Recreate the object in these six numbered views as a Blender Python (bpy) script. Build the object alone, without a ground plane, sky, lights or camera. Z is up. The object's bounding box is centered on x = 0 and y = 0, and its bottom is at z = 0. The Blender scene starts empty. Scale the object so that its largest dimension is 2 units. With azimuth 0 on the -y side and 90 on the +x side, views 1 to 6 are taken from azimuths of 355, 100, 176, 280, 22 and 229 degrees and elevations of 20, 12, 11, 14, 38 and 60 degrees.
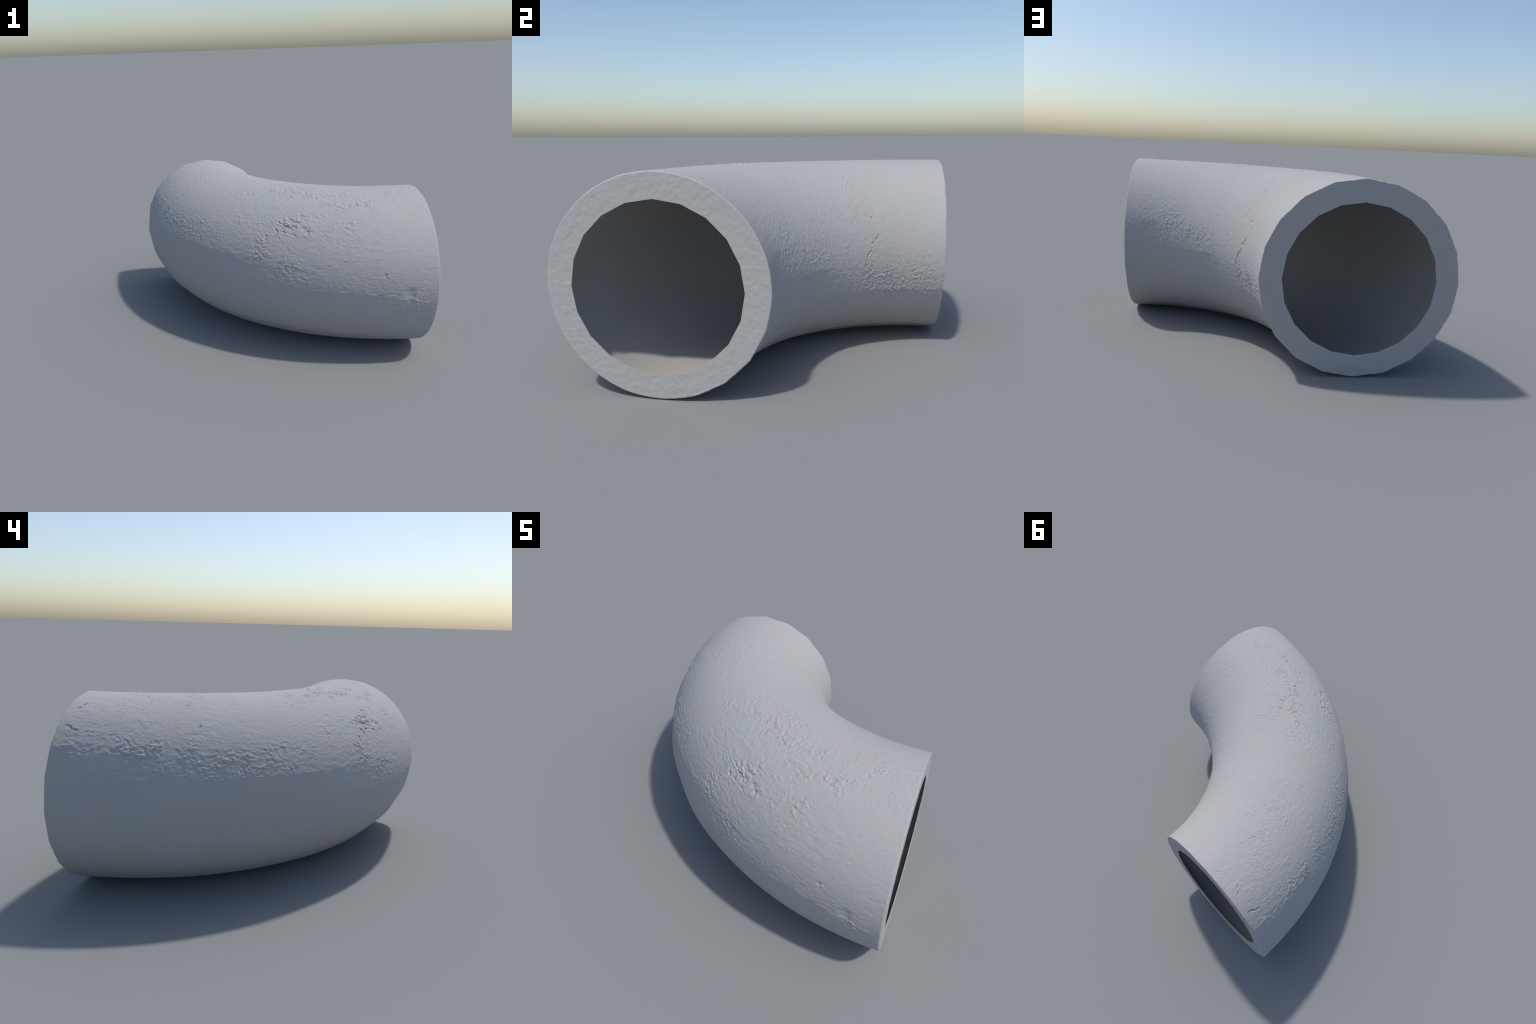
"""Weathered concrete pipe elbow (quarter bend) lying on its side."""
import bpy
import math
import numpy as np

# ------------------------------------------------------------------ dimensions
BEND_CENTRE = np.array([1.0, 1.002])   # axis of the 90 degree bend, plan view
BEND_RADIUS = 1.441                  # centre line of the pipe
SAG = 0.005                          # and a hair flatter there
BULGE = 0.005                        # the bend runs slightly wide at its middle
OUTER_RADIUS = 0.558
MOUTH_RADIUS = 0.430                 # opening in the end faces
LINING_RADIUS = 0.5515               # hollow inside behind the end faces
END_SKEW = 0.0095                    # the +y end is cut a touch short
AXIS_HEIGHT = 0.5595
SIDES = 20                           # cast in a twenty sided form
SEG_ROUND = 1000                     # vertices round the pipe (multiple of SIDES)
SEG_BEND = 640                       # rows along the bend
LIP = (0.007, 0.003)                 # worn roundness of the two outer edges

rng = np.random.default_rng(7)


# ------------------------------------------------------------------ noise tools
_perm = rng.permutation(4096)
_grad = rng.normal(size=(4096, 3))
_grad /= np.linalg.norm(_grad, axis=1)[:, None]
_rand = rng.random(4096)


def _hash(i, j, k):
    return _perm[(_perm[(_perm[i & 4095] + j) & 4095] + k) & 4095]


def perlin(p):
    """Gradient noise, roughly -1..1, p is (..., 3)."""
    c = np.floor(p).astype(np.int64)
    f = p - c
    w = f * f * f * (f * (f * 6 - 15) + 10)
    out = 0.0
    for dx in (0, 1):
        wx = w[..., 0] if dx else 1 - w[..., 0]
        for dy in (0, 1):
            wy = w[..., 1] if dy else 1 - w[..., 1]
            for dz in (0, 1):
                wz = w[..., 2] if dz else 1 - w[..., 2]
                g = _grad[_hash(c[..., 0] + dx, c[..., 1] + dy, c[..., 2] + dz)]
                d = g[..., 0] * (f[..., 0] - dx) + g[..., 1] * (f[..., 1] - dy) + g[..., 2] * (f[..., 2] - dz)
                out = out + wx * wy * wz * d
    return out * 1.5


def fbm(p, octaves=3, gain=0.5):
    s, a, out = 1.0, 1.0, 0.0
    for o in range(octaves):
        out = out + a * perlin(p * s + 17.3 * o)
        s *= 2.03
        a *= gain
    return out


def smooth(a, b, x):
    t = np.clip((x - a) / (b - a), 0, 1)
    return t * t * (3 - 2 * t)


# ------------------------------------------------------------------ weathering map
# All features are placed in (bend angle, angle round the pipe) in degrees:
# bend 0 = end facing +x, 90 = end facing +y; round 0 = outside of the bend,
# 90 = crown, 180 = inside, 270 = underside.

# spalled, crumbly patches: bend, round, half width bend, half width round, depth
PATCHES = [
    # flank of the bend
    (28.0, 43, 3.6, 6.0, 1.00), (33.8, 24, 2.0, 7.0, 0.90), (40.0, 41, 4.5, 5.0, 0.55),
    (36.5, 34, 2.0, 5.0, 0.50), (30.0, 12, 4.0, 6.0, 0.65), (25.0, 6, 5.0, 5.0, 0.55),
    (17.0, 42, 1.5, 9.0, 0.62), (17.5, 33, 1.8, 3.0, 0.60),
    (61.0, 26, 7.0, 6.0, 0.95), (76.0, 35, 5.0, 6.0, 0.65), (53.0, 21, 4.0, 5.0, 0.55),
    (84.0, 30, 5.0, 8.0, 0.45), (63.5, 33, 3.0, 4.0, 0.60), (4.0, 354, 5.0, 7.0, 0.55),
    (14.0, 5, 7.0, 7.0, 0.32), (46.0, 30, 8.0, 9.0, 0.25), (70.0, 24, 9.0, 7.0, 0.45),
    (31.0, 50, 9.0, 12.0, 0.42),
    # crown
    (20.5, 65, 2.8, 6.0, 0.85), (14.5, 66, 3.5, 5.0, 0.65), (27.0, 72, 5.0, 6.0, 0.75),
    (32.0, 82, 5.0, 8.0, 0.70), (20.0, 76, 4.0, 6.0, 0.60), (38.0, 74, 5.0, 9.0, 0.60),
    (35.0, 96, 3.0, 6.0, 0.55), (42.0, 64, 5.0, 8.0, 0.38), (8.0, 78, 5.0, 6.0, 0.50),
    (2.0, 70, 3.0, 8.0, 0.40), (33.0, 58, 9.0, 9.0, 0.35), (24.0, 54, 6.0, 8.0, 0.35),
    (66.0, 80, 4.0, 8.0, 0.42), (72.5, 78, 3.0, 7.0, 0.42), (67.5, 70, 3.0, 4.0, 0.40),
    (70.0, 90, 5.0, 6.0, 0.35), (58.0, 84, 5.0, 8.0, 0.30), (80.0, 70, 6.0, 12.0, 0.25),
    # inside of the bend
    (64.0, 190, 7.0, 5.0, 0.95), (78.0, 192, 5.0, 6.0, 0.70), (70.0, 198, 8.0, 4.0, 0.55),
    (57.5, 128, 2.0, 14.0, 0.45), (61.0, 152, 3.0, 3.0, 0.40),
    (20.0, 159, 8.0, 8.0, 0.42), (34.0, 171, 8.0, 7.0, 0.50), (46.0, 180, 6.0, 7.0, 0.45),
    (33.0, 208, 3.5, 11.0, 0.70), (26.0, 224, 8.0, 7.0, 0.50), (51.0, 167, 3.0, 7.0, 0.35),
]

# open cracks: half width in m, depth in m, then points (bend, round)
CRACKS = [
    (0.0048, 0.0065, [(65.1, 157.4), (64.2, 161.5), (63.7, 165.0), (61.3, 168.8), (61.0, 172.6), (60.0, 174.5), (58.8, 180.5), (57.5, 185.0)]),
    (0.0045, 0.0080, [(88.3, 49.8), (87.8, 48.8), (87.1, 48.0), (86.7, 46.4), (85.7, 46.2)]),
    (0.0050, 0.0060, [(87.5, 62.5), (87.0, 65.2), (86.3, 68.7)]),
    (0.0040, 0.0045, [(79.6, 90.0), (78.6, 86.0), (77.6, 84.0), (75.7, 83.2), (74.6, 81.4), (73.4, 81.4), (72.2, 78.0)]),
    (0.0045, 0.0025, [(54.0, 112.3), (55.6, 118.0), (56.8, 123.5), (58.0, 128.0), (59.8, 133.5), (60.0, 140.0), (60.2, 144.5)]),
    (0.0045, 0.0050, [(36.2, 110.5), (35.4, 109.8), (34.3, 106.8), (34.3, 102.6), (34.9, 100.0)]),
    (0.0040, 0.0035, [(50.0, 164.0), (50.6, 167.0), (50.1, 172.5)]),
    (0.0055, 0.0080, [(32.2, 39.5), (31.6, 37.0), (31.5, 35.5)]),
    (0.0055, 0.0080, [(30.6, 38.5), (29.6, 37.6), (28.8, 36.4), (27.8, 36.0), (27.0, 34.6)]),
    (0.0060, 0.0080, [(31.1, 44.5), (30.2, 42.2), (29.3, 41.8), (28.7, 39.9), (27.5, 39.8)]),
    (0.0050, 0.0060, [(39.6, 39.8), (38.8, 38.6), (38.7, 37.2), (39.3, 36.8)]),
    (0.0050, 0.0055, [(35.6, 31.2), (35.0, 28.6), (34.6, 26.2), (33.9, 25.0)]),
    (0.0040, 0.0030, [(83.2, 79.5), (83.0, 77.0), (82.6, 76.0)]),
    (0.0040, 0.0030, [(87.6, 84.0), (86.6, 81.0)]),
    (0.0040, 0.0040, [(85.6, 186.0), (84.2, 187.0)]),
    (0.0050, 0.0045, [(65.5, 31.0), (64.0, 30.2), (62.8, 31.3)]),
]

# single blow holes: bend, round, radius m, depth m (negative stands proud)
HOLES = [
    (9.9, 11.8, 0.009, 0.006), (9.4, 10.9, 0.007, -0.003), (65.3, 49.8, 0.007, 0.006),
    (84.3, 46.0, 0.005, 0.005), (83.2, 45.3, 0.005, 0.005), (63.0, 153.2, 0.008, 0.005),
    (26.2, 41.5, 0.016, 0.007), (29.6, 43.5, 0.014, -0.004), (25.2, 39.0, 0.012, 0.006),
    (17.4, 33.8, 0.009, 0.004), (5.4, 359.2, 0.034, 0.005),
]


def skin(th, t):
    """Unrolled coordinates on a straight cylinder: grain stretches with the bend."""
    return np.stack([th * BEND_RADIUS, OUTER_RADIUS * np.cos(t), OUTER_RADIUS * np.sin(t)], -1)


def wrap(d):
    return (d + math.pi) % (2 * math.pi) - math.pi


def relief(th, t):
    """Height of the concrete surface over the ideal pipe, in metres."""
    q = skin(th, t)
    warp = np.stack([perlin(q * 30 + o) for o in (3.1, 41.7, 77.7)], -1) * 0.012
    # crumbly mask
    rough = np.zeros(th.shape)
    for b, r, sb, sr, w in PATCHES:
        d2 = ((th - math.radians(b)) / math.radians(sb)) ** 2 + (wrap(t - math.radians(r)) / math.radians(sr)) ** 2
        rough = np.maximum(rough, w * np.maximum(np.exp(-0.5 * d2), 0.6 * np.exp(-0.13 * d2)))
    rough *= 0.40 + 1.0 * smooth(-0.35, 0.45, perlin(q * 14 + 5.0))
    rough = np.clip(rough, 0, 1) * (0.95 + 0.40 * smooth(0.4, 0.8, np.sin(t)))

    # overall troweled skin: soft undulation, streaks along the pipe, fine tooth
    h = 0.0016 * perlin(q * np.array([4, 4, 4]) + 9.0)
    tooth = 0.65 + 0.95 * smooth(-0.4, 0.5, perlin(q * 3.3 + 21.0)) + 0.5 * rough
    h += tooth * 0.00085 * fbm((q + warp) * np.array([20, 32, 32]), 4, 0.6)
    h += tooth * 0.00040 * perlin(q * np.array([66, 90, 90]) + 31.0)
    # spalls: blocky plateaus with steep sides and gullies between
    p = q + warp * 0.8
    n1 = fbm(p * np.array([38, 44, 44]) + 50.0, 2, 0.5)
    n2 = fbm(p * np.array([75, 82, 82]) + 90.0, 2, 0.5)
    plate = smooth(-0.10, 0.16, n1) - 0.7
    gully = -smooth(0.20, 0.0, np.abs(n2)) * smooth(-0.1, 0.3, n1 + 0.15)
    grains = smooth(-0.30, 0.60, fbm(p * np.array([58, 66, 66]) + 200.0, 2, 0.45))
    h += rough * (0.0034 * plate * smooth(0.2, 0.75, rough) + 0.0024 * gully + 0.0044 * grains)
    # scattered pin holes
    pins = perlin(q * np.array([60, 66, 66]) + 130.0)
    h -= 0.0030 * smooth(0.62, 0.85, pins) * (0.35 + rough)
    # cracks: distance to each polyline in local metres, with ragged course
    jag = np.stack([perlin(q * 90 + 11.0), perlin(q * 90 + 222.0)], -1) * 0.006
    jag += np.stack([perlin(q * 34 + 15.0), perlin(q * 34 + 262.0)], -1) * 0.009
    for half, depth, pts in CRACKS:
        c = np.radians(np.array(pts))
        m = c.mean(0)
        stretch = BEND_RADIUS + OUTER_RADIUS * math.cos(m[1])
        x = (th - m[0]) * stretch
        y = wrap(t - m[1]) * OUTER_RADIUS
        sel = (np.abs(x) < np.ptp(c[:, 0]) * stretch / 2 + 0.06) & (np.abs(y) < np.ptp(c[:, 1]) * OUTER_RADIUS / 2 + 0.09)
        if not sel.any():
            continue
        xs = np.stack([x[sel], y[sel]], -1) + jag[sel]
        best = np.full(len(xs), 9.0)
        for a, b in zip(c[:-1], c[1:]):
            pa = np.array([(a[0] - m[0]) * stretch, (a[1] - m[1]) * OUTER_RADIUS])
            pb = np.array([(b[0] - m[0]) * stretch, (b[1] - m[1]) * OUTER_RADIUS])
            ab = pb - pa
            u = np.clip(((xs - pa) @ ab) / (ab @ ab), 0, 1)
            best = np.minimum(best, np.linalg.norm(xs - pa - u[:, None] * ab, axis=1))
        thick = half * (0.90 + 1.1 * perlin(q[sel] * 38 + 61.0))
        broken = smooth(-0.30, 0.10, perlin(q[sel] * 26 + 88.0))
        h[sel] -= depth * (0.25 + 0.75 * broken) * smooth(1.3, 0.3, best / np.maximum(thick, 0.0015))
        h[sel] += 0.0012 * np.exp(-(best / 0.012) ** 2)
    for b, r, rad, depth in HOLES:
        stretch = BEND_RADIUS + OUTER_RADIUS * math.cos(math.radians(r))
        x = (th - math.radians(b)) * stretch + jag[..., 0]
        y = wrap(t - math.radians(r)) * OUTER_RADIUS + jag[..., 1]
        h -= depth * np.exp(-((x * x + y * y) / rad ** 2) ** 1.5)
    return h


# ------------------------------------------------------------------ geometry
def polygon_factor(t):
    """Radius of the twenty sided outline relative to its corners (corner at crown)."""
    step = 2 * math.pi / SIDES
    u = (t - math.pi / 2 + step / 2) % step - step / 2
    return math.cos(step / 2) / np.cos(step / 2 - np.abs(u))


def place(th, t, rad):
    """Bend angle, angle round the pipe and radius -> world position."""
    rho = BEND_RADIUS + BULGE * np.sin(2 * th) + rad * np.cos(t)
    a = -math.pi / 2 - th
    return np.stack([BEND_CENTRE[0] + rho * np.cos(a), BEND_CENTRE[1] + rho * np.sin(a),
                     AXIS_HEIGHT + rad * (1 - SAG * np.sin(2 * th)) * np.sin(t)], -1)


def grid_normals(P, flip):
    """Vertex normals of a grid that is open along axis 0 and closed along axis 1."""
    du = np.gradient(P, axis=0)
    dv = np.roll(P, -1, 1) - np.roll(P, 1, 1)
    n = np.cross(du, dv)
    n /= np.maximum(np.linalg.norm(n, axis=-1, keepdims=True), 1e-12)
    return -n if flip else n


def grid_object(name, P, N, flip, material, parent):
    rows, cols = P.shape[:2]
    idx = np.arange(rows * cols).reshape(rows, cols)
    nxt = np.roll(idx, -1, 1)
    quads = np.stack([idx[:-1], idx[1:], nxt[1:], nxt[:-1]], -1).reshape(-1, 4)
    if flip:
        quads = quads[:, ::-1]
    mesh = bpy.data.meshes.new(name)
    mesh.vertices.add(rows * cols)
    mesh.vertices.foreach_set("co", P.reshape(-1).astype(np.float32))
    mesh.loops.add(quads.size)
    mesh.loops.foreach_set("vertex_index", quads.reshape(-1).astype(np.int32))
    mesh.polygons.add(len(quads))
    mesh.polygons.foreach_set("loop_start", np.arange(0, quads.size, 4, dtype=np.int32))
    mesh.update(calc_edges=True)
    mesh.polygons.foreach_set("use_smooth", np.ones(len(quads), dtype=bool))
    if N is not None:
        mesh.normals_split_custom_set_from_vertices(N.reshape(-1, 3).tolist())
    mesh.materials.append(material)
    obj = bpy.data.objects.new(name, mesh)
    bpy.context.scene.collection.objects.link(obj)
    obj.parent = parent
    return obj


# ------------------------------------------------------------------ materials
SANDY = [(28, 44, 5, 9, 1.0), (34, 24, 3, 8, 0.8), (19, 62, 4, 10, 0.9), (30, 76, 9, 10, 0.9),
         (14, 68, 6, 6, 0.7), (17, 40, 2, 10, 0.45), (68, 76, 6, 10, 0.5), (61, 28, 8, 7, 0.5),
         (64, 170, 8, 14, 0.6), (33, 205, 5, 14, 0.6), (42, 72, 4, 6, 0.7), (60, 359, 2.5, 5, 0.6)]


def concrete(name, warm_amount, mottle_scale, bump_distance, spalled=False):
    mat = bpy.data.materials.new(name)
    mat.use_nodes = True
    nt = mat.node_tree
    nt.nodes.clear()
    L = nt.links.new

    def node(kind, **props):
        n = nt.nodes.new(kind)
        for k, v in props.items():
            setattr(n, k, v)
        return n

    def math_node(op, a, b=None):
        n = node("ShaderNodeMath", operation=op)
        for i, v in enumerate((a, b)):
            if v is None:
                continue
            if isinstance(v, (int, float)):
                n.inputs[i].default_value = v
            else:
                L(v, n.inputs[i])
        return n.outputs[0]

    out = node("ShaderNodeOutputMaterial")
    bsdf = node("ShaderNodeBsdfPrincipled")
    L(bsdf.outputs[0], out.inputs[0])
    bsdf.inputs["Roughness"].default_value = 0.86
    bsdf.inputs["Specular IOR Level"].default_value = 0.25

    # unrolled pipe coordinates, so that the grain follows the bend
    tc = node("ShaderNodeTexCoord")
    sep = node("ShaderNodeSeparateXYZ")
    L(tc.outputs["Object"], sep.inputs[0])
    x = math_node("SUBTRACT", sep.outputs[0], float(BEND_CENTRE[0]))
    y = math_node("SUBTRACT", sep.outputs[1], float(BEND_CENTRE[1]))
    z = math_node("SUBTRACT", sep.outputs[2], AXIS_HEIGHT)
    rho = math_node("SQRT", math_node("ADD", math_node("MULTIPLY", x, x), math_node("MULTIPLY", y, y)))
    along = math_node("MULTIPLY", math_node("ARCTAN2", math_node("MULTIPLY", x, -1.0), math_node("MULTIPLY", y, -1.0)), BEND_RADIUS)
    side = math_node("SUBTRACT", rho, BEND_RADIUS)
    comb = node("ShaderNodeCombineXYZ")
    L(along, comb.inputs[0])
    L(side, comb.inputs[1])
    L(z, comb.inputs[2])
    vec = comb.outputs[0]

    def noise(scale, detail, rough=0.55, stretch=(1, 1, 1), loc=(0, 0, 0)):
        mp = node("ShaderNodeMapping")
        mp.inputs["Scale"].default_value = stretch
        mp.inputs["Location"].default_value = loc
        L(vec, mp.inputs[0])
        n = node("ShaderNodeTexNoise")
        n.inputs["Scale"].default_value = scale
        n.inputs["Detail"].default_value = detail
        n.inputs["Roughness"].default_value = rough
        L(mp.outputs[0], n.inputs["Vector"])
        return n.outputs["Fac"]

    def ramp(fac, stops):
        r = node("ShaderNodeValToRGB")
        e = r.color_ramp.elements
        while len(e) < len(stops):
            e.new(0.5)
        for el, (pos, col) in zip(e, stops):
            el.position = pos
            el.color = (*col, 1) if len(col) == 3 else col
        L(fac, r.inputs[0])
        return r.outputs[0]

    def mix(fac, a, b, blend="MIX"):
        m = node("ShaderNodeMix", data_type="RGBA", blend_type=blend)
        for sock, v in ((m.inputs[0], fac), (m.inputs[6], a), (m.inputs[7], b)):
            if isinstance(v, (int, float)):
                sock.default_value = v
            elif isinstance(v, tuple):
                sock.default_value = (*v, 1)
            else:
                L(v, sock)
        return m.outputs[2]

    # cement clouds: neutral, slightly blue-green and slightly mauve greys
    base = ramp(noise(mottle_scale, 5, 0.62), [
        (0.36, (BASE * 0.97, BASE * 1.0, BASE * 0.99)),
        (0.50, (BASE * 1.0, BASE * 0.995, BASE * 0.98)),
        (0.64, (BASE * 1.025, BASE * 0.985, BASE * 0.985))])
    # sandy, warmer cement where the skin has worn through: clouds plus the spalled patches
    clouds = noise(5.0, 5, 0.62, loc=(3.0, 1.0, 2.0))
    if spalled:
        ang = math_node("ARCTAN2", z, side)
        total = None
        for b, r, sb, sr, w in SANDY:
            u = math_node("MULTIPLY", math_node("SUBTRACT", along, math.radians(b) * BEND_RADIUS), 1 / (math.radians(sb) * BEND_RADIUS))
            rr = r - 360 if r > 180 else r
            v = math_node("MULTIPLY", math_node("SUBTRACT", ang, math.radians(rr)), 1 / math.radians(sr))
            d2 = math_node("ADD", math_node("MULTIPLY", u, u), math_node("MULTIPLY", v, v))
            g = math_node("MULTIPLY", math_node("EXPONENT", math_node("MULTIPLY", d2, -0.5)), w)
            total = g if total is None else math_node("MAXIMUM", total, g)
        specks = noise(48.0, 3, 0.65, loc=(7.0, 0.0, 4.0))
        spot = math_node("MULTIPLY", total, math_node("SUBTRACT", specks, 0.36))
        clouds = math_node("ADD", clouds, math_node("MULTIPLY", spot, 0.55))
    warm = ramp(clouds, [(0.47, (0, 0, 0)), (0.72, (1, 1, 1))])
    col = mix(math_node("MULTIPLY", warm, warm_amount), base, (BASE * 1.02, BASE * 0.965, BASE * 0.86))
    # fine sand grain
    grain = ramp(noise(190.0, 2, 0.5), [(0.3, (0.95, 0.95, 0.95)), (0.7, (1.04, 1.04, 1.04))])
    col = mix(1.0, col, grain, "MULTIPLY")
    L(col, bsdf.inputs["Base Color"])

    bump = node("ShaderNodeBump")
    bump.inputs["Strength"].default_value = 0.6
    bump.inputs["Distance"].default_value = bump_distance
    hgt = math_node("ADD", noise(120.0, 3, 0.6, stretch=(0.7, 1, 1)), math_node("MULTIPLY", noise(300.0, 2), 0.4))
    L(hgt, bump.inputs["Height"])
    L(bump.outputs[0], bsdf.inputs["Normal"])
    return mat


BASE = 0.385

# ------------------------------------------------------------------ assemble
elbow = bpy.data.objects.new("concrete_pipe_elbow", None)
elbow.empty_display_size = 0.2
bpy.context.scene.collection.objects.link(elbow)
elbow["label"] = "weathered grey concrete pipe bend, thick wall, open ends"
elbow["category"] = "pipe"

skin_mat = concrete("weathered_concrete", 0.45, 5.0, 0.0016, spalled=True)
bore_mat = concrete("bore_concrete", 0.75, 4.0, 0.0012)
rim_mat = concrete("broken_edge_concrete", 0.25, 11.0, 0.0010)

t = np.arange(SEG_ROUND) * 2 * math.pi / SEG_ROUND + math.pi / 2

# outer wall: rows crowd at both lips so that the worn edges are round
quarter = np.sin(np.linspace(0, 1, 7) * math.pi / 2)


def lip_rows(width):
    a = np.linspace(0, math.pi / 2, 7)
    return width * (1 - np.cos(a)) / BEND_RADIUS, width * (1 - np.sin(a))


d0, drop0 = lip_rows(LIP[0])
d1, drop1 = lip_rows(LIP[1])
END = math.pi / 2 - END_SKEW
th = np.concatenate([d0[:-1], np.linspace(d0[-1], END - d1[-1], SEG_BEND), (END - d1[:-1])[::-1]])
drop = np.concatenate([drop0[:-1], np.zeros(SEG_BEND), drop1[:-1][::-1]])
TH, T = np.meshgrid(th, t, indexing="ij")

H = np.maximum(relief(TH, T), -0.0065)
# chipped arris at the +y end
q_end = skin(TH, T)
chips = smooth(-0.15, 0.6, perlin(q_end * 22 + 505.0)) + 0.6 * smooth(0.0, 0.5, perlin(q_end * 60 + 606.0))
H -= 0.0020 * chips * smooth(0.012, 0.002, (END - TH) * BEND_RADIUS)
round_rad = OUTER_RADIUS + H - drop[:, None]
N = grid_normals(place(TH, T, round_rad), False)

# how strongly the twenty sided form shows: everywhere except the rubbed top of the +x end
lower = smooth(0.15, -0.5, np.sin(T))
inner_side = smooth(-0.1, -0.7, np.cos(T)) * lower
facet = 0.9 - 0.75 * smooth(math.radians(14), math.radians(1), TH) * (1 - 0.8 * inner_side)
rad = round_rad * (1 + facet * (polygon_factor(T) - 1))
P = place(TH, T, rad)
P[..., 2] = np.maximum(P[..., 2], 0.0)

centre_t = place(TH, T, np.zeros_like(T))
if ((P - centre_t) * N).sum(-1).mean() < 0:
    N = -N
flip_wall = False
_fn = np.cross(P[1, 0] - P[0, 0], P[1, 1] - P[1, 0])
flip_wall = float(_fn @ N[1, 0]) < 0
wall = grid_object("outer_wall", P, N, flip_wall, skin_mat, elbow)

# hollow inside: plain twenty sided tunnel, softly shaded
PLATE = 0.010                        # thickness of the end faces
thb = np.linspace(PLATE / BEND_RADIUS, END - PLATE / BEND_RADIUS, 90)
THB, TB = np.meshgrid(thb, t, indexing="ij")
qb = skin(THB, TB)
hb = 0.0009 * (1 + fbm(qb * np.array([12, 18, 18]) + 300.0, 3)) * np.sin(math.pi * (THB - thb[0]) / (thb[-1] - thb[0])) ** 0.5
inward = place(THB, TB, np.zeros_like(TB)) - place(THB, TB, np.ones_like(TB))
gn = grid_normals(place(THB, TB, LINING_RADIUS - hb), False)
gn *= np.sign((gn * inward).sum(-1, keepdims=True))
PB = place(THB, TB, LINING_RADIUS * polygon_factor(TB) - hb)
_fb = np.cross(PB[1, 0] - PB[0, 0], PB[1, 1] - PB[1, 0])
bore = grid_object("bore", PB, gn, float(_fb @ gn[1, 0]) < 0, bore_mat, elbow)

# end faces: rings from the wall edge in to the mouth, a thin lip, then back out to the lining
RINGS = 36
for end, (border, lining, theta) in enumerate(((P[0], PB[0], 0.0), (P[-1], PB[-1], END))):
    nudge = (1 if end == 0 else -1) / BEND_RADIUS
    ring_t = t
    mouth = place(np.full_like(t, theta), t, MOUTH_RADIUS * polygon_factor(t))
    lip = place(np.full_like(t, theta + 0.004 * nudge), t, MOUTH_RADIUS * polygon_factor(t))
    a = -math.pi / 2 - theta
    out_dir = np.array([-math.sin(a), math.cos(a), 0.0]) * (1 if end == 0 else -1)
    f = np.linspace(1, 0, RINGS)[:, None, None]
    PR = mouth[None] * (1 - f) + border[None] * f
    fade = (smooth(0, 0.07, f) * smooth(1.0, 0.95, f))[..., 0]
    amp = (0.6, 0.5)[end]
    q = PR + end * 3.0
    hr = 0.0019 * fbm(q * 22.0 + 400.0, 2, 0.6) + 0.0012 * perlin(q * 52.0 + 8.0)
    pits = -0.0012 * smooth(0.42, 0.75, perlin(q * 36 + 70.0))
    PR = PR + (amp * (hr + pits) * fade)[..., None] * out_dir
    PR = np.concatenate([PR, lip[None], lining[None]])
    _fr = np.cross(PR[1, 0] - PR[0, 0], PR[1, 1] - PR[1, 0])
    face = grid_object("end_face", PR, None, float(_fr @ out_dir) < 0, rim_mat, elbow)
    face.data.set_sharp_from_angle(angle=math.radians(40))
